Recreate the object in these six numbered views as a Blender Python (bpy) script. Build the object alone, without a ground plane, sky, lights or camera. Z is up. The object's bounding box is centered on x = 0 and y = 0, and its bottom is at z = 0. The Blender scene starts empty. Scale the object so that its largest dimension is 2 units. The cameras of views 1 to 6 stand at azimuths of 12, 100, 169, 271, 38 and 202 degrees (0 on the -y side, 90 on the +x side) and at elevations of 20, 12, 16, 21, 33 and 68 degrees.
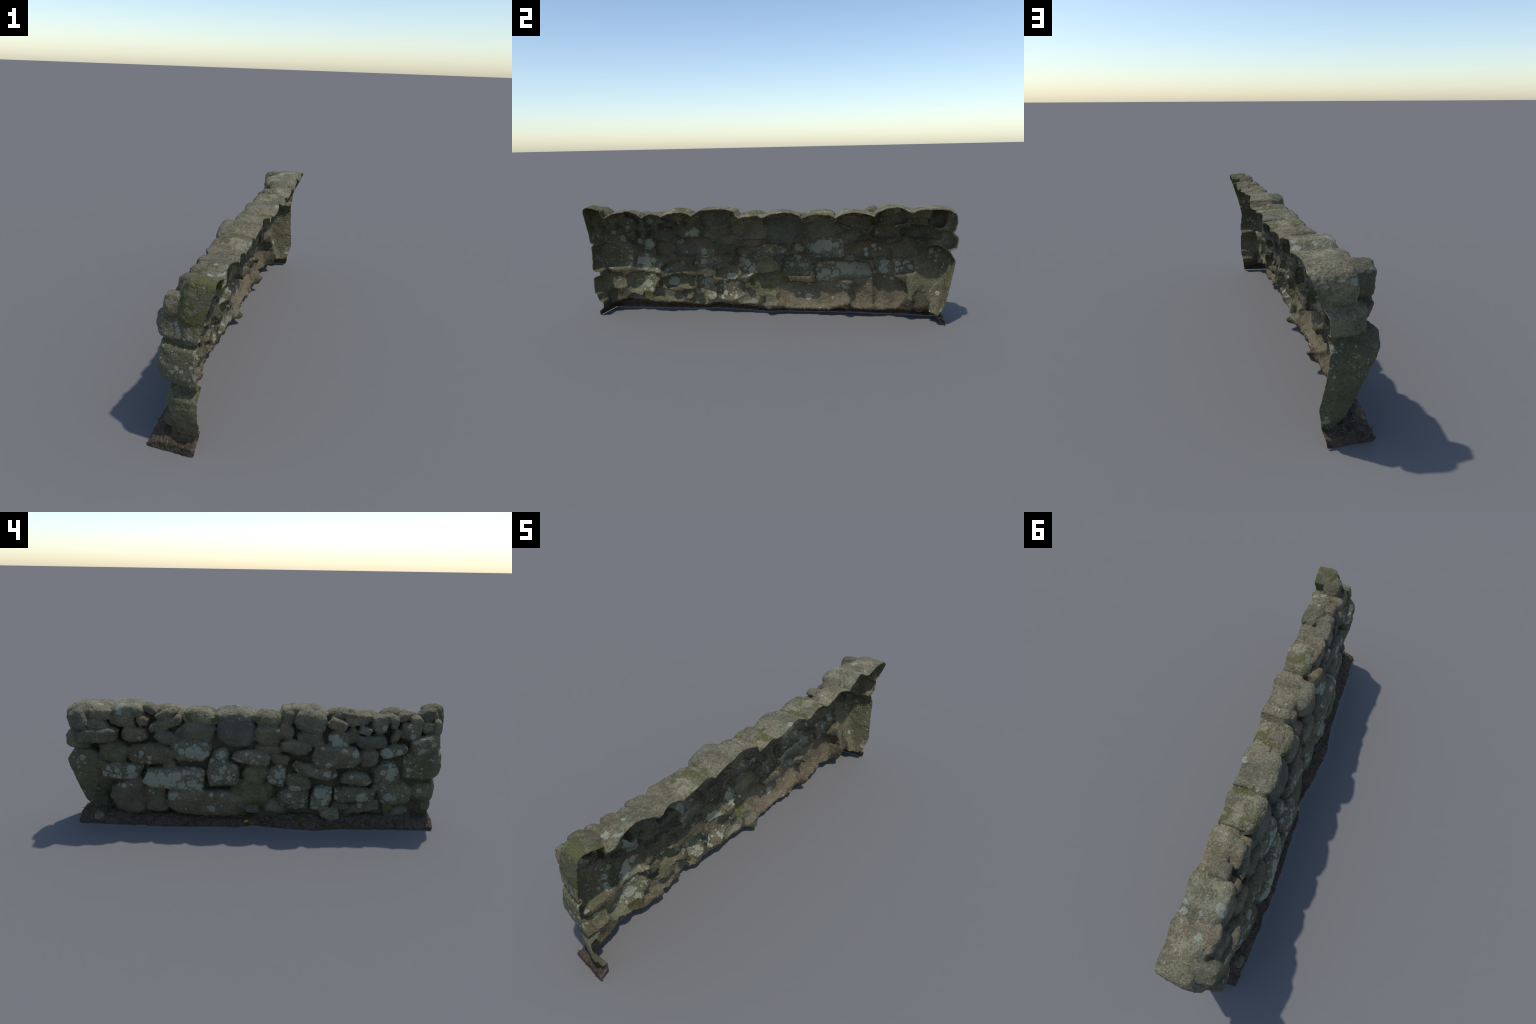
"""Hollow shell of a mossy dry-stone field wall: fieldstones, coping boulders,
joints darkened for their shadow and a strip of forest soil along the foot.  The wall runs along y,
its face looks to -x, and it is open behind (+x) like a mould of itself."""
import bpy, math, random
import numpy as np
from mathutils import noise as mnoise, Vector
from mathutils.kdtree import KDTree

random.seed(11)
np.random.seed(11)
mnoise.seed_set(1)
VOXEL = 0.0032
SKIN = 0.0035           # thickness of the shell
X_BACK = 0.24           # stones run back past the open side before it is cut

# ------------------------------------------------------------------ solids
verts_all, faces_all, owner_pts = [], [], []
count = 0
specs = []              # one dict per stone: look of the stone


def push(v, f):
    global count
    verts_all.append(v)
    faces_all.extend([tuple(i + count for i in q) for q in f])
    count += len(v)


def n3(p, scale, seed):
    q = (p[0] * scale + seed, p[1] * scale - seed * 1.7, p[2] * scale + seed * 0.6)
    return mnoise.noise_vector(q)


def stone(y, z, w, h, tilt, square, xf, taper=0.0, lichen=0.0, moss=0.0, tone='plain',
          spots=(), pitch=0.0, lean=0.0, shear=0.0, splay=0.0, turn=0.0, end=0.0, cut=1.0,
          back=X_BACK, depth=None, rough=1.0, flat=1.0):
    """A rounded boulder seen from the front: centre (y, z), width, height, tilt in degrees
    (positive: right end down), squareness of the outline, x of its face.
    taper: taller towards its right end; pitch: top drops towards the back;
    lean: face leans with height; turn: face recedes towards the right; end: right side drawn out;
    cut: how strongly its corners and face are knocked off; shear: sides lean; splay: drifts in y towards the back;
    back: x where it ends inside the wall."""
    sid = len(specs)
    rng = random.Random(100 + sid)
    seed = 3.1 * sid + 0.7
    NT, NR = 96, 16
    D = depth or max(0.022, min(0.055, 0.45 * min(w, h)))
    q = 2.0 + 0.35 * square
    if not pitch:
        square = square * 1.3           # face stones are blockier than the coping
    # a few knocked-off sides make the outline polygonal
    cuts = [(rng.uniform(0, 2 * math.pi), 1 - cut * rng.uniform(0.0, 0.20)) for _ in range(8)]
    th = np.linspace(0, 2 * math.pi, NT, endpoint=False)
    r = (np.abs(np.cos(th)) ** square + np.abs(np.sin(th)) ** square) ** (-1 / square)
    for a, c in cuts:
        cs = np.cos(th - a)
        lim = np.where(cs > 0.2, c * (abs(math.cos(a)) ** square + abs(math.sin(a)) ** square) ** (-1 / square) / np.maximum(cs, 0.2), 9)
        r = np.minimum(r, lim)
    u0 = r * np.cos(th) * w / 2
    u0 = np.where(u0 > 0, u0 * (1 + 2 * end / w), u0)
    v0 = r * np.sin(th) * h / 2 * (1 + taper * np.cos(th) * 2)
    ca, sa = math.cos(math.radians(tilt)), math.sin(math.radians(tilt))
    fa, fb = rng.uniform(-.14, .14) * flat, rng.uniform(-.06, .20) * flat
    facets = []
    for _ in range(6):
        a = rng.uniform(0, 2 * math.pi)
        sl = rng.uniform(0.25, 0.8)
        ext = max(np.cos(a) * u0 + np.sin(a) * v0)
        facets.append((math.cos(a) * sl, math.sin(a) * sl, ext * sl * (1 - cut * rng.uniform(0.25, 0.55)) + 0.004))
    pts = []
    prof = []
    for k in range(1, NR + 1):
        a = math.pi / 2 * k / NR
        prof.append((math.sin(a) ** (2 / q), D * (1 - math.cos(a) ** (2 / q))))
    prof += [(1.0, D + (back - xf - D) * t) for t in (0.15, 0.3, 0.45, 0.6, 0.75, 0.9, 1.0)]
    rows = [(0.0, 0.0)] + prof
    V = []
    for s, d in rows:
        n = 1 if s == 0 else NT
        uu = np.zeros(1) if s == 0 else u0 * s
        vv = np.zeros(1) if s == 0 else v0 * s
        fade = max(0.0, 1 - d / D)
        U = uu * ca + vv * sa            # right on the face (= -y)
        W = -uu * sa + vv * ca           # up
        x = xf + d + fade * (fa * U + fb * W) + lean * W
        x = x + turn * U
        for c1, c2, o in facets:
            x = np.maximum(x, xf + lean * W + turn * U + (c1 * U + c2 * W - o) * (1.0 if d < D else 0.0) - (9 if d >= D else 0))
        yy = y - U + shear * W + splay * d
        zz = z + W + pitch * max(0.0, d - 0.3 * D)
        V.append(np.stack([x * np.ones(n), yy, zz], 1))
    V = np.concatenate(V)
    size = min(w, h)
    a1 = min(0.010, 0.09 * size) * rough
    a2 = min(0.0045, 0.05 * size) * rough
    out = np.empty_like(V)
    for i, p in enumerate(V):
        d1 = n3(p, 0.75 / max(0.05, size), seed)
        d2 = n3(p, 38.0, seed)
        out[i] = (p[0] + a1 * d1[0] + a2 * d2[0], p[1] + a1 * d1[1] + a2 * d2[1], p[2] + a1 * d1[2] + a2 * d2[2])
    F = []
    for j in range(NT):
        F.append((0, 1 + (j + 1) % NT, 1 + j))
    for k in range(len(rows) - 2):
        b = 1 + k * NT
        for j in range(NT):
            j2 = (j + 1) % NT
            F.append((b + j, b + j2, b + NT + j2, b + NT + j))
    b = 1 + (len(rows) - 2) * NT
    F.append(tuple(b + j for j in range(NT)))
    push(out, F)
    owner_pts.append((sid, out))
    specs.append(dict(lichen=lichen, moss=moss, tone=tone, spots=list(spots), seed=seed, plane='front'))
    return specs[-1]


def coping(y0, y1, zb, zt, xf, square=2.8, tilt=0, pitch=-0.06, top_spots=(), spread=1.03, **kw):
    """A boulder of the top course, given by its extent along the wall and its height."""
    kw.setdefault('tone', 'coping')
    kw.setdefault('depth', 0.062)
    s = stone((y0 + y1) / 2, (zb + zt) / 2, (y1 - y0) * spread, zt - zb, tilt, square, xf, pitch=pitch, rough=0.8, **kw)
    if top_spots:
        s['spots'] = list(top_spots)
        s['plane'] = 'top'
    return s

# ------------------------------------------------------------------ the stones
# face of the wall, from its +y end to its -y end
stone(0.900, 0.558, 0.096, 0.125, 0, 2.6, -0.101, back=-0.016)
stone(0.792, 0.586, 0.142, 0.068, -5, 2.6, -0.059, tone='tan', back=0.026)
stone(0.808, 0.536, 0.119, 0.049, 0, 4, -0.081, tone='tan', back=0.004)
stone(0.811, 0.478, 0.243, 0.082, -6, 3, -0.113, taper=-0.1)
stone(0.720, 0.389, 0.169, 0.119, 4, 2.8, -0.096, moss=0.3, tone='green')
stone(0.532, 0.384, 0.239, 0.122, 2, 2.6, -0.106, taper=-0.1, tone='brown', spots=[(0.574, 0.398, 0.013), (0.609, 0.382, 0.0068), (0.582, 0.378, 0.0078), (0.531, 0.376, 0.0114), (0.536, 0.348, 0.0114), (0.577, 0.347, 0.0047)], cut=0.6, flat=0.3)
stone(0.670, 0.551, 0.145, 0.073, 4, 3, -0.063, back=0.022)
stone(0.576, 0.549, 0.066, 0.058, 0, 2.2, -0.056, tone='tan', back=0.029)
stone(0.544, 0.600, 0.079, 0.044, 22, 2.3, -0.009, back=0.076)
stone(0.464, 0.579, 0.125, 0.049, -22, 3, -0.028, moss=0.1, tone='tan', back=0.057)
stone(0.614, 0.482, 0.145, 0.079, 4, 3, -0.080, taper=-0.1, tone='brown', spots=[(0.587, 0.474, 0.0083)])
stone(0.471, 0.528, 0.162, 0.061, -15, 2.8, -0.047, back=0.038)
stone(0.443, 0.465, 0.164, 0.067, 17, 2.8, -0.070)
stone(0.397, 0.552, 0.046, 0.053, 0, 2.4, -0.035, tone='tan', back=0.050)
stone(0.681, 0.287, 0.226, 0.094, 3, 5, -0.104, taper=-0.05, lichen=0.25, moss=0.3, spots=[(0.775, 0.28, 0.0146), (0.753, 0.31, 0.013), (0.706, 0.298, 0.0156), (0.634, 0.308, 0.0234), (0.635, 0.261, 0.0182), (0.616, 0.272, 0.0156)])
stone(0.411, 0.253, 0.336, 0.123, 4, 5.5, -0.129, taper=0.1, lichen=0.2, spots=[(0.526, 0.264, 0.039), (0.502, 0.243, 0.0218), (0.456, 0.26, 0.0286), (0.416, 0.245, 0.0218), (0.39, 0.283, 0.0218), (0.368, 0.233, 0.0198), (0.346, 0.215, 0.0094), (0.32, 0.24, 0.0198), (0.415, 0.277, 0.0239), (0.562, 0.247, 0.0125), (0.54, 0.284, 0.0146), (0.475, 0.286, 0.0187), (0.279, 0.283, 0.013), (0.307, 0.24, 0.0218), (0.278, 0.219, 0.0187), (0.267, 0.259, 0.0073), (0.331, 0.297, 0.0104), (0.323, 0.205, 0.0094)], cut=0.5)
stone(0.671, 0.147, 0.196, 0.199, 3, 3.4, -0.110, taper=0.15, moss=0.15, tone='brown', spots=[(0.709, 0.218, 0.0062), (0.678, 0.215, 0.013), (0.637, 0.221, 0.0062)])
stone(0.519, 0.155, 0.152, 0.201, 3, 3.2, -0.098, tone='brown', spots=[(0.544, 0.183, 0.0068), (0.527, 0.171, 0.0052)])
stone(0.439, 0.328, 0.072, 0.044, 0, 2.4, -0.083)
stone(0.300, 0.494, 0.222, 0.109, 6, 2.6, -0.056, tone='grey')
stone(0.207, 0.558, 0.074, 0.058, -30, 2.4, -0.022, moss=0.8, back=0.063)
stone(0.090, 0.501, 0.206, 0.172, 8, 2.7, -0.054, tone='grey', back=0.031, cut=0.4)
stone(-0.084, 0.559, 0.132, 0.100, 12, 2.8, -0.029, taper=-0.2, back=0.056)
stone(-0.074, 0.484, 0.147, 0.112, 12, 2.4, -0.059, tone='brown')
stone(-0.174, 0.504, 0.094, 0.084, 0, 2.5, -0.045, tone='tan')
stone(-0.184, 0.566, 0.061, 0.095, 10, 2.5, -0.020, tone='tan', back=0.065)
stone(-0.293, 0.561, 0.174, 0.117, 5, 2.6, -0.062, back=0.023)
stone(-0.305, 0.474, 0.159, 0.089, 3, 2.8, -0.060, moss=0.25)
stone(-0.228, 0.430, 0.165, 0.077, 5, 2.6, -0.082, taper=-0.1)
stone(-0.080, 0.417, 0.140, 0.054, 4, 3.2, -0.070, moss=0.25, tone='brown')
stone(-0.146, 0.367, 0.109, 0.058, 4, 2.8, -0.086, tone='brown')
stone(0.010, 0.373, 0.207, 0.090, 6, 2.5, -0.095, lichen=0.1, tone='brown', spots=[(0.075, 0.363, 0.0104), (0.033, 0.399, 0.0094), (-0.002, 0.369, 0.0094), (0.008, 0.356, 0.0062), (-0.036, 0.391, 0.0078), (0.007, 0.384, 0.0052)])
stone(0.166, 0.382, 0.099, 0.084, -10, 2.8, -0.083, lichen=0.1, spots=[(0.16, 0.392, 0.0198), (0.187, 0.386, 0.0062)])
stone(0.326, 0.393, 0.229, 0.122, 3, 2.7, -0.085, taper=-0.05, lichen=0.2, spots=[(0.301, 0.436, 0.0104), (0.321, 0.399, 0.0312), (0.266, 0.385, 0.0286), (0.237, 0.386, 0.0166), (0.286, 0.409, 0.025), (0.37, 0.403, 0.0182)])
stone(0.151, 0.282, 0.193, 0.152, 8, 3.2, -0.121, taper=-0.15, lichen=0.2, spots=[(0.182, 0.278, 0.012), (0.143, 0.333, 0.0104), (0.119, 0.279, 0.0135), (0.095, 0.266, 0.0047), (0.094, 0.294, 0.0068), (0.199, 0.232, 0.0042), (0.122, 0.311, 0.0073), (0.151, 0.306, 0.0052)])
stone(0.242, 0.120, 0.416, 0.159, 4, 5, -0.118, lichen=0.03, tone='brown', spots=[(0.427, 0.171, 0.0286), (0.401, 0.18, 0.0156), (0.215, 0.178, 0.0125), (0.155, 0.179, 0.0078), (0.214, 0.095, 0.0187)], cut=0.5, lean=-0.16, flat=0.2)
stone(0.000, 0.181, 0.261, 0.144, 2, 2.5, -0.102, taper=-0.1, moss=0.7, tone='green')
stone(-0.016, 0.281, 0.154, 0.103, 0, 3.2, -0.078, moss=0.5, tone='green')
stone(-0.127, 0.277, 0.108, 0.131, -8, 3.2, -0.097, taper=0.1, lichen=0.2, spots=[(-0.161, 0.312, 0.0146), (-0.166, 0.283, 0.0114), (-0.134, 0.285, 0.0172), (-0.095, 0.281, 0.0057), (-0.107, 0.251, 0.0218)])
stone(0.004, 0.086, 0.100, 0.070, 4, 4.5, -0.078)
stone(-0.123, 0.098, 0.132, 0.088, -5, 3, -0.074)
stone(-0.219, 0.145, 0.172, 0.137, 5, 2.6, -0.093, lichen=0.15, spots=[(-0.195, 0.173, 0.013), (-0.266, 0.115, 0.013), (-0.2, 0.094, 0.0104)])
stone(-0.244, 0.242, 0.140, 0.101, 3, 3, -0.089, lichen=0.1, moss=0.35, tone='green', spots=[(-0.211, 0.212, 0.0208), (-0.236, 0.21, 0.0208)])
stone(-0.324, 0.307, 0.261, 0.082, 11, 2.8, -0.094, taper=0.05, lichen=0.12, spots=[(-0.385, 0.301, 0.014), (-0.433, 0.292, 0.0094), (-0.333, 0.318, 0.0073)])
stone(-0.365, 0.155, 0.109, 0.155, 3, 4.5, -0.096, lichen=0.35, spots=[(-0.357, 0.194, 0.0312), (-0.386, 0.217, 0.0182), (-0.394, 0.173, 0.0182), (-0.381, 0.144, 0.0156), (-0.33, 0.101, 0.0104)])
stone(-0.433, 0.385, 0.250, 0.122, 1, 3.2, -0.106, tone='brown', spots=[(-0.53, 0.416, 0.0198), (-0.392, 0.352, 0.0182), (-0.496, 0.348, 0.0073), (-0.333, 0.36, 0.0062)], cut=0.4, flat=0.2)
stone(-0.442, 0.470, 0.126, 0.101, 15, 3, -0.062, lichen=0.15, spots=[(-0.437, 0.463, 0.0286), (-0.407, 0.486, 0.0156), (-0.477, 0.459, 0.0114), (-0.426, 0.491, 0.0156)])
stone(-0.437, 0.545, 0.099, 0.063, 18, 3, -0.046, tone='tan', back=0.039)
stone(-0.532, 0.584, 0.184, 0.047, 4, 2.6, -0.016, tone='tan', back=0.069)
stone(-0.528, 0.562, 0.131, 0.047, 0, 2.6, -0.022, tone='tan', back=0.063)
stone(-0.515, 0.493, 0.075, 0.093, 0, 2.5, -0.050, moss=0.3, tone='green')
stone(-0.581, 0.521, 0.075, 0.047, 4, 2.8, -0.044, tone='pale')
stone(-0.621, 0.463, 0.178, 0.085, -3, 3, -0.057, moss=0.3, tone='grey')
stone(-0.664, 0.550, 0.098, 0.103, 0, 4, -0.028, moss=0.25, spots=[(-0.68, 0.539, 0.0146)], back=0.057)
stone(-0.783, 0.586, 0.075, 0.046, -18, 2.6, -0.006, tone='tan', back=0.079)
stone(-0.734, 0.560, 0.054, 0.071, 0, 2.6, -0.012, back=0.073)
stone(-0.742, 0.492, 0.047, 0.085, 18, 3, -0.033)
stone(-0.820, 0.516, 0.113, 0.108, 5, 2.8, -0.041, taper=-0.1, spots=[(-0.82, 0.528, 0.0078), (-0.825, 0.5, 0.0146)], back=0.044)
stone(-0.847, 0.566, 0.063, 0.056, 0, 2.2, -0.022, tone='tan', back=0.063)
stone(-0.912, 0.593, 0.107, 0.080, -6, 2.6, 0.007, back=0.092, splay=-0.12)
stone(-0.905, 0.539, 0.070, 0.060, -8, 2.6, -0.026, tone='tan', back=0.059)
stone(-0.952, 0.541, 0.044, 0.081, 0, 2.5, -0.036, back=0.049, splay=-0.15, cut=0.4)
stone(-0.895, 0.453, 0.175, 0.101, -15, 3, -0.071, lichen=0.1, spots=[(-0.873, 0.433, 0.0156), (-0.848, 0.448, 0.0062), (-0.859, 0.42, 0.0104), (-0.927, 0.467, 0.013)], splay=-0.22, end=-0.016, cut=0.3)
stone(-0.733, 0.416, 0.155, 0.070, -17, 4, -0.054, lichen=0.15, tone='brown', spots=[(-0.697, 0.404, 0.0312), (-0.761, 0.419, 0.0156), (-0.684, 0.414, 0.0156)])
stone(-0.608, 0.379, 0.102, 0.092, -12, 3.6, -0.075, tone='brown')
stone(-0.710, 0.294, 0.152, 0.133, -12, 3.2, -0.058, lichen=0.15, spots=[(-0.686, 0.305, 0.0156), (-0.73, 0.304, 0.027), (-0.755, 0.308, 0.0234), (-0.733, 0.267, 0.0182), (-0.712, 0.278, 0.013), (-0.721, 0.341, 0.013)])
stone(-0.884, 0.341, 0.204, 0.172, 3, 5.5, -0.056, lichen=0.1, tone='green', spots=[(-0.817, 0.319, 0.013), (-0.82, 0.285, 0.0104), (-0.927, 0.381, 0.0052), (-0.823, 0.36, 0.0042)], splay=-0.27, end=-0.002, cut=0.2)
stone(-0.545, 0.268, 0.192, 0.083, 9, 2.8, -0.089, lichen=0.08, spots=[(-0.614, 0.244, 0.013), (-0.59, 0.256, 0.0052)])
stone(-0.535, 0.181, 0.231, 0.096, 3, 3.4, -0.104, lichen=0.1, tone='green', spots=[(-0.443, 0.206, 0.0088), (-0.439, 0.171, 0.0146), (-0.574, 0.174, 0.026), (-0.598, 0.167, 0.0156), (-0.508, 0.19, 0.0062), (-0.492, 0.199, 0.0042)])
stone(-0.750, 0.182, 0.199, 0.151, 4, 2.6, -0.066, lichen=0.1, tone='green', spots=[(-0.725, 0.166, 0.0239), (-0.702, 0.164, 0.0078), (-0.771, 0.146, 0.0047), (-0.772, 0.188, 0.0042), (-0.661, 0.182, 0.0094), (-0.681, 0.168, 0.0042)])
stone(-0.909, 0.188, 0.140, 0.111, 8, 3.2, -0.041, tone='green', spots=[(-0.892, 0.199, 0.013), (-0.906, 0.188, 0.0052), (-0.936, 0.217, 0.0042)], splay=-0.27, end=-0.006, cut=0.3)
stone(-0.931, 0.113, 0.061, 0.056, 0, 3, -0.050, tone='green', splay=-0.22, end=-0.008, cut=0.3)
stone(-0.470, 0.109, 0.112, 0.056, 0, 2.8, -0.079)
stone(-0.594, 0.102, 0.212, 0.075, -10, 2.8, -0.070, spots=[(-0.577, 0.117, 0.0156)])
stone(-0.416, 0.071, 0.107, 0.067, 0, 4, -0.096)
stone(-0.725, 0.096, 0.061, 0.078, 0, 2.6, -0.054, moss=0.9, tone='green')
stone(-0.799, 0.079, 0.098, 0.070, 0, 2.5, -0.062, tone='grey')
stone(-0.656, 0.213, 0.048, 0.042, 10, 2.6, -0.066)
stone(0.826, 0.030, 0.060, 0.066, 10, 2.6, -0.118, tone='green')

# the two ends of the wall: big through-stones
coping(0.746, 0.994, 0.462, 0.634, -0.044, 3.3, 0, -0.06, splay=-0.12, lichen=0.02, depth=0.095, flat=0.5, cut=0.3, spread=1.0)
stone(0.918, 0.446, 0.146, 0.096, 0, 2.5, -0.068, tone='plain', depth=0.06, flat=0.3, cut=0.3)
stone(0.838, 0.212, 0.212, 0.402, 0, 3.4, -0.055, lean=-0.36, shear=0.15, turn=0.26, splay=0.10, tone='green', lichen=0.05, flat=0.0, cut=0.3,
      spots=[(0.910, 0.342, 0.0078), (0.881, 0.370, 0.0146), (0.925, 0.372, 0.0073), (0.905, 0.315, 0.0073)], moss=0.2)

# coping course along the top, from the -y end
coping(-0.996, -0.878, 0.450, 0.645, 0.022, 4.0, 0, -0.12, moss=0.75, tone='green', splay=-0.06, cut=0.5, spread=1.0)
coping(-0.888, -0.672, 0.520, 0.622, 0.032, 2.3, 3, -0.12, lichen=0.04, cut=0.6)
coping(-0.680, -0.556, 0.520, 0.604, 0.018, 2.3, 8, -0.10, lichen=0.04, cut=0.6)
coping(-0.566, -0.388, 0.540, 0.627, 0.006, 2.3, 2, -0.18, moss=0.66, cut=0.6)
coping(-0.392, -0.136, 0.530, 0.630, -0.008, 3.0, 3, -0.05, lichen=0.04, cut=0.6)
coping(-0.148, 0.006, 0.530, 0.608, -0.044, 2.3, 2, -0.12, moss=0.62, cut=0.6)
coping(-0.004, 0.190, 0.545, 0.614, -0.040, 2.3, 2, -0.02, lichen=0.04, cut=0.6)
coping(0.182, 0.378, 0.530, 0.612, -0.040, 2.3, 4, -0.10, moss=0.66, cut=0.6)
coping(0.368, 0.582, 0.540, 0.617, 0.015, 2.3, -4, -0.08, lichen=0.04, cut=0.6)
coping(0.572, 0.760, 0.550, 0.637, -0.052, 2.3, 0, -0.04, lichen=0.04, cut=0.6,
       top_spots=[(-0.035, 0.690, 0.020), (-0.020, 0.676, 0.016), (0.105, 0.735, 0.016), (0.110, 0.70, 0.010)])

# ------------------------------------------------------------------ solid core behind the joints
Y_MIN, Y_MAX = -0.955, 0.945


def slab_grid(nu, nv, front, back):
    """closed slab between two sheets: front(u, v) and back(u, v), u and v in 0..1"""
    F, V = [], []
    for fn in (front, back):
        for i in range(nu + 1):
            for j in range(nv + 1):
                V.append(fn(i / nu, j / nv))
    M = (nu + 1) * (nv + 1)
    idx = lambda s, i, j: s * M + i * (nv + 1) + j
    for i in range(nu):
        for j in range(nv):
            F.append((idx(0, i, j), idx(0, i + 1, j), idx(0, i + 1, j + 1), idx(0, i, j + 1)))
            F.append((idx(1, i, j), idx(1, i, j + 1), idx(1, i + 1, j + 1), idx(1, i + 1, j)))
    for i in range(nu):
        F.append((idx(0, i, 0), idx(1, i, 0), idx(1, i + 1, 0), idx(0, i + 1, 0)))
        F.append((idx(0, i, nv), idx(0, i + 1, nv), idx(1, i + 1, nv), idx(1, i, nv)))
    for j in range(nv):
        F.append((idx(0, 0, j), idx(0, 0, j + 1), idx(1, 0, j + 1), idx(1, 0, j)))
        F.append((idx(0, nu, j), idx(1, nu, j), idx(1, nu, j + 1), idx(0, nu, j + 1)))
    return np.array(V), F


def core_y(u, z):
    y1 = float(np.interp(z, [0.0, 0.30, 0.45], [0.868, 0.890, Y_MAX]))
    return Y_MIN + (y1 - Y_MIN) * u


def core_front(u, v):
    z = -0.02 + 0.598 * v
    y = core_y(u, z)
    x = np.interp(z, [0.0, 0.08, 0.20, 0.32, 0.42, 0.50, 0.56, 0.60], [-0.068, -0.054, -0.048, -0.048, -0.034, 0.002, 0.020, 0.042])
    # deep open joints beside the big base stones
    for yj, zj in ((0.435, 0.10), (0.765, 0.14), (0.0, 0.06)):
        x += 0.045 * math.exp(-((y - yj) / 0.022) ** 2 - ((z - zj) / 0.10) ** 2)
    x += np.interp(y, [-0.95, -0.7, -0.4, 0.5, 0.72, 0.78, 0.95], [0.035, 0.025, 0.003, -0.004, 0.0, 0.02, 0.02])
    x += 0.018 * mnoise.noise((y * 9, z * 13, 4.2)) + 0.010 * mnoise.noise((y * 25, z * 30, 1.2))
    return (x, y, z)


core_v, core_f = slab_grid(300, 90, core_front, lambda u, v: (X_BACK, core_y(u, -0.02 + 0.598 * v), -0.02 + 0.598 * v))
push(core_v, core_f)
JOINT = len(specs)
owner_pts.append((JOINT, core_v[:len(core_v) // 2]))

# ------------------------------------------------------------------ soil along the foot
SOIL = JOINT + 1
edge_y = [-0.97, -0.79, -0.51, -0.32, -0.16, 0.0, 0.08, 0.24, 0.42, 0.61, 0.77, 0.94]
edge_x = [-0.104, -0.116, -0.122, -0.147, -0.133, -0.103, -0.130, -0.130, -0.141, -0.134, -0.131, -0.121]
foot_y = [-0.98, -0.92, -0.84, -0.69, -0.49, -0.37, -0.32, -0.09, 0.05, 0.29, 0.43, 0.60, 0.75, 0.80, 0.88, 0.945]
foot_z = [0.030, 0.060, 0.082, 0.062, 0.056, 0.040, 0.064, 0.046, 0.034, 0.034, 0.050, 0.040, 0.052, 0.066, 0.050, 0.034]


def soil_top(u, v):
    y = -0.988 + 1.928 * u
    xe = np.interp(y, edge_y, edge_x) + 0.009 * mnoise.noise((y * 16, 0, 7)) + 0.005 * mnoise.noise((y * 60, 0, 3))
    x = xe + (X_BACK - xe) * v ** 1.6
    # ends splay slightly: the strip is a little longer at the back on the -y side
    y -= (0.10 * max(0.0, x + 0.1) - 0.020) * max(0.0, 1 - u * 25)
    y += (0.08 * max(0.0, x + 0.12) - 0.010) * max(0.0, 1 - (1 - u) * 25)
    zw = np.interp(y, foot_y, foot_z)
    t = min(1.0, (x - xe) / 0.065)
    lip = 0.014 + 0.004 * mnoise.noise((y * 17, 2, 9))
    z = lip + (zw - lip) * (0.6 * t + 0.4 * t * (2 - t))
    z += (0.006 * mnoise.noise((x * 45, y * 45, 3)) + 0.004 * mnoise.noise((x * 110, y * 110, 5))) * min(1, 0.3 + t)
    return (x, y, max(z, 0.008))


def soil_under(u, v):
    p = soil_top(u, v)
    return (p[0] + (0.006 if v == 0 else 0), p[1], -0.03)


soil_v, soil_f = slab_grid(700, 80, soil_top, soil_under)
push(soil_v, soil_f)
M = len(soil_v) // 2
lips = np.concatenate([soil_v[:81], soil_v[M - 81:M], soil_v[:M].reshape(701, 81, 3)[:, 0]])
owner_pts.append((SOIL, np.concatenate([soil_v[:M], lips - [0, 0, 0.007], lips - [0, 0, 0.014]])))

# ------------------------------------------------------------------ weld into one surface
me = bpy.data.meshes.new('weld')
me.from_pydata(np.concatenate(verts_all).tolist(), [], faces_all)
tmp = bpy.data.objects.new('weld', me)
bpy.context.scene.collection.objects.link(tmp)
mod = tmp.modifiers.new('weld', 'REMESH')
mod.mode = 'VOXEL'
mod.voxel_size = VOXEL
dg = bpy.context.evaluated_depsgraph_get()
ev = tmp.evaluated_get(dg)
wm = ev.to_mesh()
nv = len(wm.vertices)
P = np.empty(nv * 3)
wm.vertices.foreach_get('co', P)
P = P.reshape(-1, 3)
nl = len(wm.loops)
li = np.empty(nl, dtype=np.int64)
wm.loops.foreach_get('vertex_index', li)
Q = li.reshape(-1, 4)
ev.to_mesh_clear()
bpy.data.objects.remove(tmp)
bpy.data.meshes.remove(me)


def edges_of(Q):
    return np.concatenate([Q[:, [0, 1]], Q[:, [1, 2]], Q[:, [2, 3]], Q[:, [3, 0]]])


def relax(P, Q, n, lam):
    E = edges_of(Q)
    deg = np.bincount(E.ravel(), minlength=len(P)).astype(float)
    deg[deg == 0] = 1
    for _ in range(n):
        A = np.zeros_like(P)
        for k in range(3):
            A[:, k] = np.bincount(E[:, 0], P[E[:, 1], k], len(P)) + np.bincount(E[:, 1], P[E[:, 0], k], len(P))
        P = P + lam * (A / deg[:, None] - P)
    return P


def normals(P, Q):
    d1 = P[Q[:, 2]] - P[Q[:, 0]]
    d2 = P[Q[:, 3]] - P[Q[:, 1]]
    fn = np.cross(d1, d2)
    N = np.zeros_like(P)
    for c in range(4):
        for k in range(3):
            N[:, k] += np.bincount(Q[:, c], fn[:, k], len(P))
    L = np.linalg.norm(N, axis=1)
    L[L == 0] = 1
    return N / L[:, None]


P = relax(P, Q, 1, 0.6)


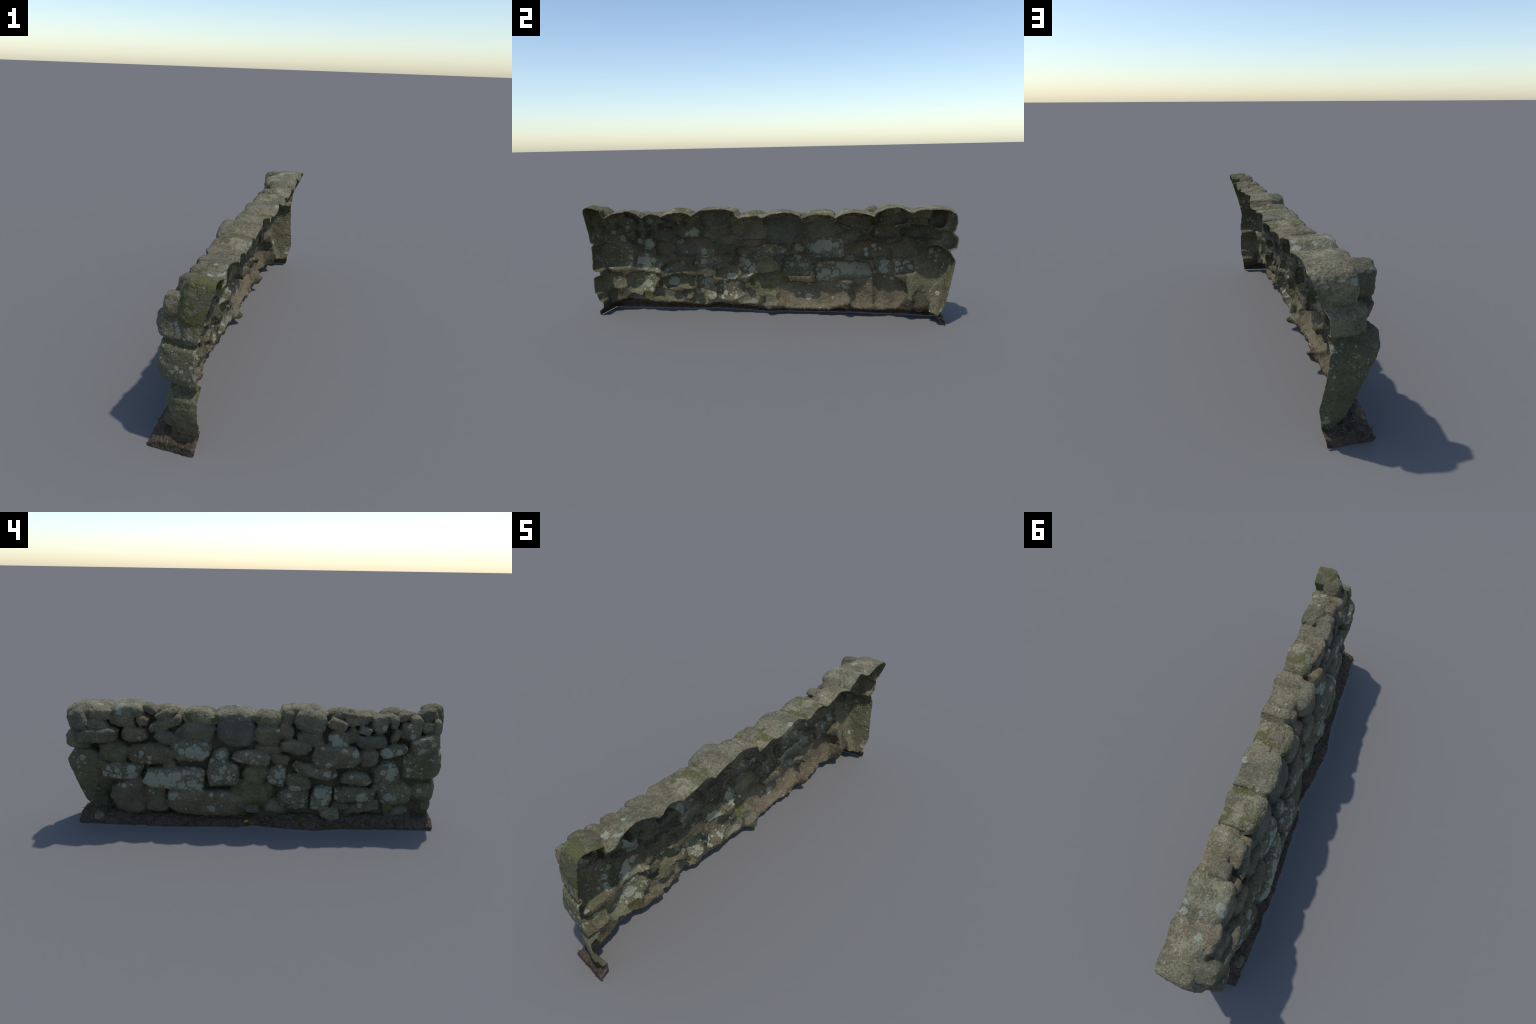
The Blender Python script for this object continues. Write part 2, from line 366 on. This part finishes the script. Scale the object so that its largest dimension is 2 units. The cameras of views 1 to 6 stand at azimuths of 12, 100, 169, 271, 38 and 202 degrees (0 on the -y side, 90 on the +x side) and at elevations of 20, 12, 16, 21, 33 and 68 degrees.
# the open side: x where the shell ends, by height, at either end and along the coping
def x_cut(p):
    y, z = p[:, 1], p[:, 2]
    lo = np.interp(z, [0.0, 0.12, 0.30, 0.37, 0.47, 0.55, 0.62], [0.066, 0.084, 0.082, 0.072, 0.094, 0.120, 0.142])
    hi = np.interp(z, [0.0, 0.05, 0.14, 0.25, 0.37, 0.47, 0.54, 0.60], [0.046, 0.056, 0.076, 0.062, 0.055, 0.062, 0.095, 0.120])
    end = np.where(y < 0, lo, hi)
    mid = 0.126 + 0.007 * np.sin(y * 34)
    k = np.clip((np.abs(y) - 0.80) / 0.13, 0, 1)
    top = mid * (1 - k) + np.where(y < 0, 0.141, 0.124) * k
    b = np.clip((z - 0.555) / 0.03, 0, 1)
    return np.where(np.abs(y) > 0.88, np.where(z > 0.60, top, end), top * b + (1 - b) * 0.10)


def z_cut(p):
    return 0.004 + 0.0 * p[:, 1]


keepv = (P[:, 0] < x_cut(P)) & (P[:, 2] > z_cut(P))
Q = Q[keepv[Q].all(1)]
# keep the largest connected sheet
lab = np.arange(len(P))
E = edges_of(Q)
while True:
    m = np.minimum(lab[E[:, 0]], lab[E[:, 1]])
    new = lab.copy()
    np.minimum.at(new, E[:, 0], m)
    np.minimum.at(new, E[:, 1], m)
    new = new[new]
    if (new == lab).all():
        break
    lab = new
fl = lab[Q[:, 0]]
vals, cnt = np.unique(fl, return_counts=True)
Q = Q[fl == vals[cnt.argmax()]]
used = np.unique(Q)
remap = -np.ones(len(P), dtype=np.int64)
remap[used] = np.arange(len(used))
P, Q = P[used], remap[Q]

# border vertices slide onto the cut
E = edges_of(Q)
key = np.sort(E, 1)
uk, inv, cn = np.unique(key, axis=0, return_inverse=True, return_counts=True)
inv = inv.ravel()
border_edge = cn[inv] == 1
bv = np.unique(E[border_edge])
low = P[bv, 2] < 0.012
hi_b = bv[~low]
P[hi_b, 0] = x_cut(P[hi_b])
P[bv[low], 2] = 0.001 + 0.002 * np.abs(np.sin(P[bv[low], 1] * 40)) * (np.abs(P[bv[low], 1]) < 0.9)
for _ in range(3):      # even out the stair steps along the border
    be = E[border_edge]
    A = np.zeros_like(P)
    dg_ = np.zeros(len(P))
    for a, b in ((0, 1), (1, 0)):
        np.add.at(A, be[:, a], P[be[:, b]])
        np.add.at(dg_, be[:, a], 1)
    ok = dg_ > 0
    P[ok] = 0.5 * P[ok] + 0.5 * A[ok] / dg_[ok][:, None]
lowest = P[:, 2].min()

# ------------------------------------------------------------------ which stone owns each face
total = sum(len(p) for _, p in owner_pts)
kd = KDTree(total)
owner = []
for sid, pts in owner_pts:
    for p in pts:
        kd.insert(p, len(owner))
        owner.append(sid)
kd.balance()
vown = np.array([owner[kd.find(p)[1]] for p in P])
FO = np.empty(len(Q), dtype=np.int64)
vq = vown[Q]
for i in range(len(Q)):
    a, b, c, d = vq[i]
    FO[i] = a if (a == b or a == c or a == d) else (b if (b == c or b == d) else c)
cn = np.bincount(FO, minlength=SOIL + 1)
for s in range(JOINT):
    if 0 < cn[s] < 25:
        FO[FO == s] = JOINT

# ------------------------------------------------------------------ weathered relief
N = normals(P, Q)
isb = np.zeros(len(P), bool)
isb[bv] = True
amp = np.where(vown == SOIL, 1.5, np.where(vown == JOINT, 1.0, 1.0))
off = np.empty(len(P))
for i, p in enumerate(P):
    s = vown[i] * 2.3
    a = mnoise.noise((p[0] * 60 + s, p[1] * 60, p[2] * 60))
    b = mnoise.noise((p[0] * 130, p[1] * 130 + s, p[2] * 130))
    off[i] = 0.0020 * a + 0.0015 * b
P = P + N * (off * amp)[:, None]
P[:, 2] = np.maximum(P[:, 2], 0.0)
# the ends are dressed to the full length of two metres
for sgn in (-1, 1):
    t = sgn * P[:, 1]
    k = t > 0.985
    P[k, 1] = sgn * (0.985 + 0.015 * np.tanh((t[k] - 0.985) / 0.012))
N = normals(P, Q)
INNER = P - N * SKIN
INNER[:, 2] = np.maximum(INNER[:, 2], 0.0)

# ------------------------------------------------------------------ materials
TONES = {   # two shades of the bare rock
    'coping': ((0.268, 0.240, 0.150), (0.130, 0.117, 0.068)),
    'plain': ((0.195, 0.176, 0.115), (0.112, 0.100, 0.062)),
    'grey': ((0.168, 0.156, 0.112), (0.112, 0.104, 0.074)),
    'brown': ((0.190, 0.158, 0.100), (0.118, 0.094, 0.058)),
    'tan': ((0.225, 0.190, 0.120), (0.140, 0.114, 0.070)),
    'pale': ((0.255, 0.225, 0.175), (0.180, 0.155, 0.118)),
    'green': ((0.165, 0.156, 0.088), (0.104, 0.098, 0.054)),
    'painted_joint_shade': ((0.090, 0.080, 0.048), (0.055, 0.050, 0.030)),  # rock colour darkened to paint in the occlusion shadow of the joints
}


class Net:
    """small helper for wiring nodes"""
    def __init__(self, tree):
        self.t = tree

    def n(self, kind, **kw):
        nd = self.t.nodes.new(kind)
        for k, v in kw.items():
            setattr(nd, k, v)
        return nd

    def put(self, nd, name, val):
        s = nd.inputs[name]
        if isinstance(val, bpy.types.NodeSocket):
            self.t.links.new(val, s)
        else:
            s.default_value = val

    def math(self, op, a, b=0.0, clamp=False):
        nd = self.n('ShaderNodeMath', operation=op, use_clamp=clamp)
        self.put(nd, 0, a)
        self.put(nd, 1, b)
        return nd.outputs[0]

    def vmath(self, op, a, b):
        nd = self.n('ShaderNodeVectorMath', operation=op)
        self.put(nd, 0, a)
        self.put(nd, 1, b)
        return nd.outputs['Value'] if op == 'DISTANCE' else nd.outputs[0]

    def noise(self, vec, scale, detail=4.0, rough=0.55):
        nd = self.n('ShaderNodeTexNoise')
        self.put(nd, 'Vector', vec)
        self.put(nd, 'Scale', scale)
        self.put(nd, 'Detail', detail)
        self.put(nd, 'Roughness', rough)
        return nd.outputs['Fac']

    def step(self, val, lo, hi):
        nd = self.n('ShaderNodeMapRange', interpolation_type='SMOOTHSTEP')
        self.put(nd, 'Value', val)
        self.put(nd, 'From Min', lo)
        self.put(nd, 'From Max', hi)
        return nd.outputs[0]

    def mix(self, fac, a, b, blend='MIX'):
        nd = self.n('ShaderNodeMix', data_type='RGBA', blend_type=blend)
        self.put(nd, 0, fac)
        for i, v in ((6, a), (7, b)):
            if isinstance(v, tuple):
                v = (*v, 1.0) if len(v) == 3 else v
            self.put(nd, i, v)
        return nd.outputs[2]


def make_rock_group():
    g = bpy.data.node_groups.new('weathered_rock', 'ShaderNodeTree')
    I = g.interface
    for name, kind in (('Vector', 'NodeSocketVector'), ('Light', 'NodeSocketColor'), ('Dark', 'NodeSocketColor'),
                       ('Lichen', 'NodeSocketFloat'), ('Spots', 'NodeSocketFloat'), ('Moss', 'NodeSocketFloat')):
        I.new_socket(name, in_out='INPUT', socket_type=kind)
    I.new_socket('Color', in_out='OUTPUT', socket_type='NodeSocketColor')
    I.new_socket('Height', in_out='OUTPUT', socket_type='NodeSocketFloat')
    k = Net(g)
    gi = k.n('NodeGroupInput')
    go = k.n('NodeGroupOutput')
    v = gi.outputs['Vector']
    patch = k.math('ADD', k.math('MULTIPLY', k.noise(v, 14, 5, 0.6), 0.55), k.math('MULTIPLY', k.noise(k.vmath('ADD', v, (6.1, 3.7, 0.4)), 105, 3, 0.6), 0.45))
    col = k.mix(k.step(patch, 0.40, 0.61), gi.outputs['Dark'], gi.outputs['Light'])
    # mineral grain: light and dark crystals
    grain = k.noise(v, 210, 3, 0.7)
    col = k.mix(k.math('MULTIPLY', k.step(grain, 0.56, 0.70), 0.55), col, (0.36, 0.33, 0.26))
    grain2 = k.noise(k.vmath('ADD', v, (3.3, 1.1, 8.2)), 150, 3, 0.7)
    col = k.mix(k.math('MULTIPLY', k.step(grain2, 0.52, 0.68), 0.75), col, (0.060, 0.054, 0.040))
    # rusty and olive films
    rust = k.noise(k.vmath('ADD', v, (9.3, 4.1, 2.2)), 9, 4, 0.6)
    col = k.mix(k.math('MULTIPLY', k.step(rust, 0.56, 0.72), 0.4), col, (0.23, 0.150, 0.075))
    film = k.noise(k.vmath('ADD', v, (1.3, 7.1, 5.2)), 20, 4, 0.65)
    col = k.mix(k.math('MULTIPLY', k.step(film, 0.52, 0.68), 0.35), col, (0.105, 0.115, 0.050))
    # crusts of lichen: round patches of two sizes
    wob = k.n('ShaderNodeTexNoise')
    k.put(wob, 'Vector', v)
    k.put(wob, 'Scale', 95.0)
    k.put(wob, 'Detail', 3.0)
    sh = k.vmath('MULTIPLY', k.vmath('SUBTRACT', wob.outputs['Color'], (0.5, 0.5, 0.5)), (0.016, 0.016, 0.016))
    vw = k.vmath('ADD', v, sh)
    masks = None
    for sc, r0 in ((34.0, 0.0125), (62.0, 0.0065), (120.0, 0.003)):
        vo = k.n('ShaderNodeTexVoronoi', feature='F1')
        k.put(vo, 'Vector', vw)
        k.put(vo, 'Scale', sc)
        sep = k.n('ShaderNodeSeparateColor')
        k.put(sep, 0, vo.outputs['Color'])
        alive = k.math('LESS_THAN', sep.outputs[0], gi.outputs['Lichen'])
        rad = k.math('MULTIPLY', k.math('ADD', sep.outputs[1], 0.55), r0 * sc)
        m = k.math('MULTIPLY', k.step(k.math('SUBTRACT', rad, vo.outputs['Distance']), 0.0, 0.05), alive)
        masks = m if masks is None else k.math('MAXIMUM', masks, m)
    masks = k.math('MAXIMUM', masks, gi.outputs['Spots'])
    eaten = k.step(k.noise(v, 130, 3, 0.6), 0.30, 0.44)
    masks = k.math('MULTIPLY', masks, eaten)
    lt = k.noise(v, 60, 3, 0.5)
    lcol = k.mix(lt, (0.260, 0.272, 0.192), (0.370, 0.385, 0.305))
    col = k.mix(k.math('MULTIPLY', masks, 0.9), col, lcol)
    # moss cushions
    mn = k.noise(k.vmath('ADD', v, (5.0, 2.0, 7.7)), 17, 5, 0.65)
    thr = k.math('SUBTRACT', 0.80, k.math('MULTIPLY', gi.outputs['Moss'], 0.42))
    mm = k.step(k.math('SUBTRACT', mn, thr), -0.03, 0.07)
    mcol = k.mix(k.noise(v, 120, 4, 0.7), (0.066, 0.068, 0.018), (0.175, 0.170, 0.054))
    col = k.mix(k.math('MULTIPLY', mm, 0.85), col, mcol)
    h = k.math('ADD', k.math('MULTIPLY', k.noise(v, 85, 6, 0.65), 1.0), k.math('MULTIPLY', k.noise(v, 300, 3, 0.6), 0.45))
    h = k.math('ADD', h, k.math('MULTIPLY', masks, 0.10))
    h = k.math('ADD', h, k.math('MULTIPLY', k.math('MULTIPLY', mm, k.noise(v, 260, 2, 0.6)), 0.9))
    g.links.new(col, go.inputs['Color'])
    g.links.new(h, go.inputs['Height'])
    return g


ROCK = make_rock_group()


def rock_material(name, spec):
    mat = bpy.data.materials.new(name)
    mat.use_nodes = True
    t = mat.node_tree
    k = Net(t)
    bs = t.nodes['Principled BSDF']
    tc = k.n('ShaderNodeTexCoord')
    pos = tc.outputs['Object']
    s = spec['seed']
    v = k.vmath('ADD', pos, (math.sin(s) * 7, math.cos(s * 1.3) * 7, math.sin(s * 2.1) * 7))
    gr = k.n('ShaderNodeGroup', node_tree=ROCK)
    a, b = TONES[spec['tone']]
    rng = random.Random(int(s * 10))
    lum = rng.uniform(0.84, 1.20)
    warm = rng.uniform(-0.04, 0.04)
    tint = lambda c: (c[0] * lum * (1 + warm), c[1] * lum, c[2] * lum * (1 - warm), 1)
    k.put(gr, 'Vector', v)
    k.put(gr, 'Light', tint(a))
    k.put(gr, 'Dark', tint(b))
    k.put(gr, 'Lichen', spec['lichen'])
    k.put(gr, 'Moss', spec['moss'])
    if spec['spots']:
        drop = (0, 1, 1) if spec['plane'] == 'front' else (1, 1, 0)
        fl = k.vmath('MULTIPLY', pos, drop)
        wn = k.math('MULTIPLY', k.math('SUBTRACT', k.noise(pos, 110, 3, 0.6), 0.5), 0.020)
        acc = None
        for c0, c1, r in spec['spots']:
            c = (0, c0, c1) if spec['plane'] == 'front' else (c0, c1, 0)
            d = k.math('ADD', k.vmath('DISTANCE', fl, c), wn)
            m = k.step(k.math('SUBTRACT', r, d), -0.0006, 0.0010)
            acc = m if acc is None else k.math('MAXIMUM', acc, m)
        k.put(gr, 'Spots', acc)
    bump = k.n('ShaderNodeBump')
    k.put(bump, 'Strength', 1.0)
    k.put(bump, 'Distance', 0.010)
    k.put(bump, 'Height', gr.outputs['Height'])
    k.put(bs, 'Base Color', gr.outputs['Color'])
    k.put(bs, 'Normal', bump.outputs[0])
    k.put(bs, 'Roughness', 0.88)
    k.put(bs, 'Specular IOR Level', 0.3)
    return mat


def soil_material():
    mat = bpy.data.materials.new('forest_soil')
    mat.use_nodes = True
    t = mat.node_tree
    k = Net(t)
    bs = t.nodes['Principled BSDF']
    pos = k.n('ShaderNodeTexCoord').outputs['Object']
    col = k.mix(k.step(k.noise(pos, 26, 5, 0.7), 0.35, 0.65), (0.042, 0.031, 0.023), (0.102, 0.074, 0.055))
    # needles and crumbs: stretched grains in two directions
    for rot, sc in ((0.5, (40, 260, 160)), (-0.7, (260, 50, 160))):
        mp = k.n('ShaderNodeMapping')
        k.put(mp, 'Vector', pos)
        mp.inputs['Rotation'].default_value = (0.3, 0.2, rot)
        mp.inputs['Scale'].default_value = sc
        m = k.step(k.noise(mp.outputs[0], 1.0, 2, 0.5), 0.60, 0.68)
        col = k.mix(k.math('MULTIPLY', m, 0.75), col, (0.17, 0.12, 0.085))
    crumb = k.step(k.noise(pos, 190, 3, 0.6), 0.60, 0.70)
    col = k.mix(k.math('MULTIPLY', crumb, 0.6), col, (0.17, 0.14, 0.11))
    green = k.step(k.noise(k.vmath('ADD', pos, (3, 1, 4)), 9, 4, 0.6), 0.54, 0.66)
    col = k.mix(k.math('MULTIPLY', green, 0.6), col, (0.044, 0.054, 0.016))
    h = k.math('ADD', k.noise(pos, 150, 5, 0.7), k.noise(pos, 420, 2, 0.6))
    bump = k.n('ShaderNodeBump')
    k.put(bump, 'Strength', 0.9)
    k.put(bump, 'Distance', 0.004)
    k.put(bump, 'Height', h)
    k.put(bs, 'Base Color', col)
    k.put(bs, 'Normal', bump.outputs[0])
    k.put(bs, 'Roughness', 0.95)
    k.put(bs, 'Specular IOR Level', 0.2)
    return mat


def plain_material(name, ca, cb, scale=60.0):
    mat = bpy.data.materials.new(name)
    mat.use_nodes = True
    k = Net(mat.node_tree)
    bs = mat.node_tree.nodes['Principled BSDF']
    pos = k.n('ShaderNodeTexCoord').outputs['Object']
    k.put(bs, 'Base Color', k.mix(k.step(k.noise(pos, scale, 3, 0.6), 0.35, 0.65), ca, cb))
    k.put(bs, 'Roughness', 0.85)
    return mat


# ------------------------------------------------------------------ objects
scene = bpy.context.scene
root = bpy.data.objects.new('dry_stone_wall', None)
root['label'] = 'hollow shell of a mossy dry-stone field wall with lichen'
root['category'] = 'stone wall'
scene.collection.objects.link(root)


def patch_object(name, mat, fsel):
    """the part of the shell made of the chosen faces: outer skin, inner skin and a rim"""
    q = Q[fsel]
    ids, loc = np.unique(q, return_inverse=True)
    loc = loc.reshape(q.shape)
    n = len(ids)
    V = np.concatenate([P[ids], INNER[ids]])
    NV = np.concatenate([N[ids], -N[ids]])
    faces = np.concatenate([loc, loc[:, ::-1] + n])
    # rim along open edges of this patch
    E = edges_of(loc)
    kk = np.sort(E, 1)
    _, iv, c = np.unique(kk, axis=0, return_inverse=True, return_counts=True)
    be = E[c[iv.ravel()] == 1]
    bi = np.unique(be)
    m = -np.ones(n, dtype=np.int64)
    m[bi] = np.arange(len(bi))
    base = 2 * n
    V = np.concatenate([V, P[ids][bi], INNER[ids][bi]])
    rim = np.stack([m[be[:, 1]] + base, m[be[:, 0]] + base, m[be[:, 0]] + base + len(bi), m[be[:, 1]] + base + len(bi)], 1)
    # rim normal: sideways, away from the patch
    a, b = P[ids][be[:, 0]], P[ids][be[:, 1]]
    rn = np.cross(b - a, N[ids][be[:, 0]])
    RN = np.zeros((len(bi), 3))
    np.add.at(RN, m[be[:, 0]], rn)
    np.add.at(RN, m[be[:, 1]], rn)
    L = np.linalg.norm(RN, axis=1)
    L[L == 0] = 1
    RN /= L[:, None]
    NV = np.concatenate([NV, RN, RN])
    faces = np.concatenate([faces, rim])
    me = bpy.data.meshes.new(name)
    me.vertices.add(len(V))
    me.vertices.foreach_set('co', V.ravel())
    me.loops.add(faces.size)
    me.loops.foreach_set('vertex_index', faces.ravel().astype(np.int32))
    me.polygons.add(len(faces))
    me.polygons.foreach_set('loop_start', np.arange(len(faces), dtype=np.int32) * 4)
    me.polygons.foreach_set('use_smooth', np.ones(len(faces), dtype=bool))
    me.update(calc_edges=True)
    me.validate()
    if len(me.vertices) == len(NV):
        me.normals_split_custom_set_from_vertices(NV.tolist())
    me.materials.append(mat)
    ob = bpy.data.objects.new(name, me)
    ob.parent = root
    scene.collection.objects.link(ob)
    return ob


for s, spec in enumerate(specs):
    sel = FO == s
    if sel.any():
        patch_object('stone', rock_material('rock', spec), sel)
if (FO == JOINT).any():
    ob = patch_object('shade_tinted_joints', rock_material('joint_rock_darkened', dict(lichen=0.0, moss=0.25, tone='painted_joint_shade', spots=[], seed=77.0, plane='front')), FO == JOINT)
    ob['kind'] = 'stuff'
patch_object('soil', soil_material(), FO == SOIL)

# ------------------------------------------------------------------ litter on the soil
soil_faces = Q[FO == SOIL]
fc = P[soil_faces].mean(1)
fnz = N[soil_faces].mean(1)
up = np.where((fnz[:, 2] > 0.25) & (fc[:, 2] > 0.012) & (fc[:, 0] < 0.02))[0]
rng = random.Random(5)
LV, LF = [], []


def stick(c, nrm, length, rad, ang):
    n = Vector(nrm).normalized()
    t = n.orthogonal().normalized()
    b = n.cross(t)
    d = (t * math.cos(ang) + b * math.sin(ang) + n * rng.uniform(-0.05, 0.25)).normalized()
    side = d.cross(n).normalized()
    upv = side.cross(d)
    bend = rng.uniform(-0.15, 0.15)
    base = len(LV)
    for i in range(4):
        f = i / 3 - 0.5
        ce = Vector(c) + n * rad * 0.8 + d * (f * length) + side * (bend * length * (0.25 - f * f))
        r = rad * (1 - 0.5 * abs(f))
        for j in range(5):
            a = j * 2 * math.pi / 5
            LV.append(tuple(ce + side * (r * math.cos(a)) + upv * (r * math.sin(a))))
    for i in range(3):
        for j in range(5):
            j2 = (j + 1) % 5
            LF.append((base + i * 5 + j, base + i * 5 + j2, base + i * 5 + 5 + j2, base + i * 5 + 5 + j))
    LF.append(tuple(base + j for j in range(4, -1, -1)))
    LF.append(tuple(base + 15 + j for j in range(5)))


def join_object(name, mat):
    me = bpy.data.meshes.new(name)
    me.from_pydata([(v[0], v[1], max(v[2], 0.001)) for v in LV], [], LF)
    me.materials.append(mat)
    for p in me.polygons:
        p.use_smooth = True
    ob = bpy.data.objects.new(name, me)
    ob.parent = root
    ob['kind'] = 'stuff'
    scene.collection.objects.link(ob)
    LV.clear()
    LF.clear()
    return ob


for name, num, lr, rr, ca, cb in (('pine_needle_litter', 420, (0.010, 0.028), (0.0006, 0.0011), (0.075, 0.046, 0.030), (0.19, 0.115, 0.07)),
                                  ('twig_litter', 45, (0.015, 0.040), (0.0008, 0.0016), (0.075, 0.055, 0.040), (0.17, 0.13, 0.095))):
    for _ in range(num):
        i = up[rng.randrange(len(up))]
        ang = rng.uniform(0, math.pi)
        stick(fc[i], fnz[i], rng.uniform(*lr), rng.uniform(*rr), ang)
    join_object(name, plain_material(name, ca, cb, 80))

# grass tufts at the foot
for y0 in (0.27, 0.30, 0.66, 0.52, -0.10):
    cand = [i for i in up if abs(fc[i][1] - y0) < 0.015 and fc[i][0] < -0.10]
    if not cand:
        continue
    for _ in range(9):
        c = fc[cand[rng.randrange(len(cand))]]
        L = rng.uniform(0.012, 0.026)
        dx, dy = rng.uniform(-0.8, 0.2), rng.uniform(-0.9, 0.9)
        base = len(LV)
        for i in range(4):
            f = i / 3
            wdt = 0.0011 * (1 - f * 0.9)
            p = Vector(c) + Vector((dx * L * f * f, dy * L * f * f, L * f * (1 - 0.35 * f)))
            sd = Vector((-dy, dx, 0)).normalized() * wdt
            LV.extend([tuple(p - sd), tuple(p + sd + Vector((0, 0, 0.0003)))])
        for i in range(3):
            LF.append((base + 2 * i, base + 2 * i + 1, base + 2 * i + 3, base + 2 * i + 2))
join_object('grass', plain_material('grass_blade', (0.055, 0.085, 0.018), (0.11, 0.14, 0.03), 90))

# one yellow fallen leaf
li_ = min(up, key=lambda i: (fc[i][1] - 0.03) ** 2 + (fc[i][0] + 0.106) ** 2)
c, nrm = Vector(fc[li_]), Vector(fnz[li_]).normalized()
t = Vector((0, 1, 0)) - nrm * nrm.y
t.normalize()
t = (t + nrm.cross(t) * 0.7).normalized()
b = nrm.cross(t)
V, F = [], []
for i in range(9):
    f = i / 8
    wd = 0.0092 * math.sin(math.pi * min(1, f * 1.02)) ** 0.75 + 0.0003
    for j in (-1, 0, 1):
        V.append(tuple(c + nrm * (0.004 + 0.002 * abs(j) + 0.003 * math.sin(f * 3)) + t * ((f - 0.5) * 0.030) + b * (j * wd)))
for i in range(8):
    for j in range(2):
        F.append((i * 3 + j, i * 3 + j + 1, i * 3 + j + 4, i * 3 + j + 3))
me = bpy.data.meshes.new('fallen_leaf')
me.from_pydata(V, [], F)
me.materials.append(plain_material('yellow_leaf', (0.26, 0.22, 0.03), (0.38, 0.30, 0.05), 150))
for p in me.polygons:
    p.use_smooth = True
ob = bpy.data.objects.new('fallen_leaf', me)
ob.parent = root
scene.collection.objects.link(ob)
print('faces', len(Q), 'joint', (FO == JOINT).sum(), 'soil', (FO == SOIL).sum(), 'pieces', len(np.unique(FO)))
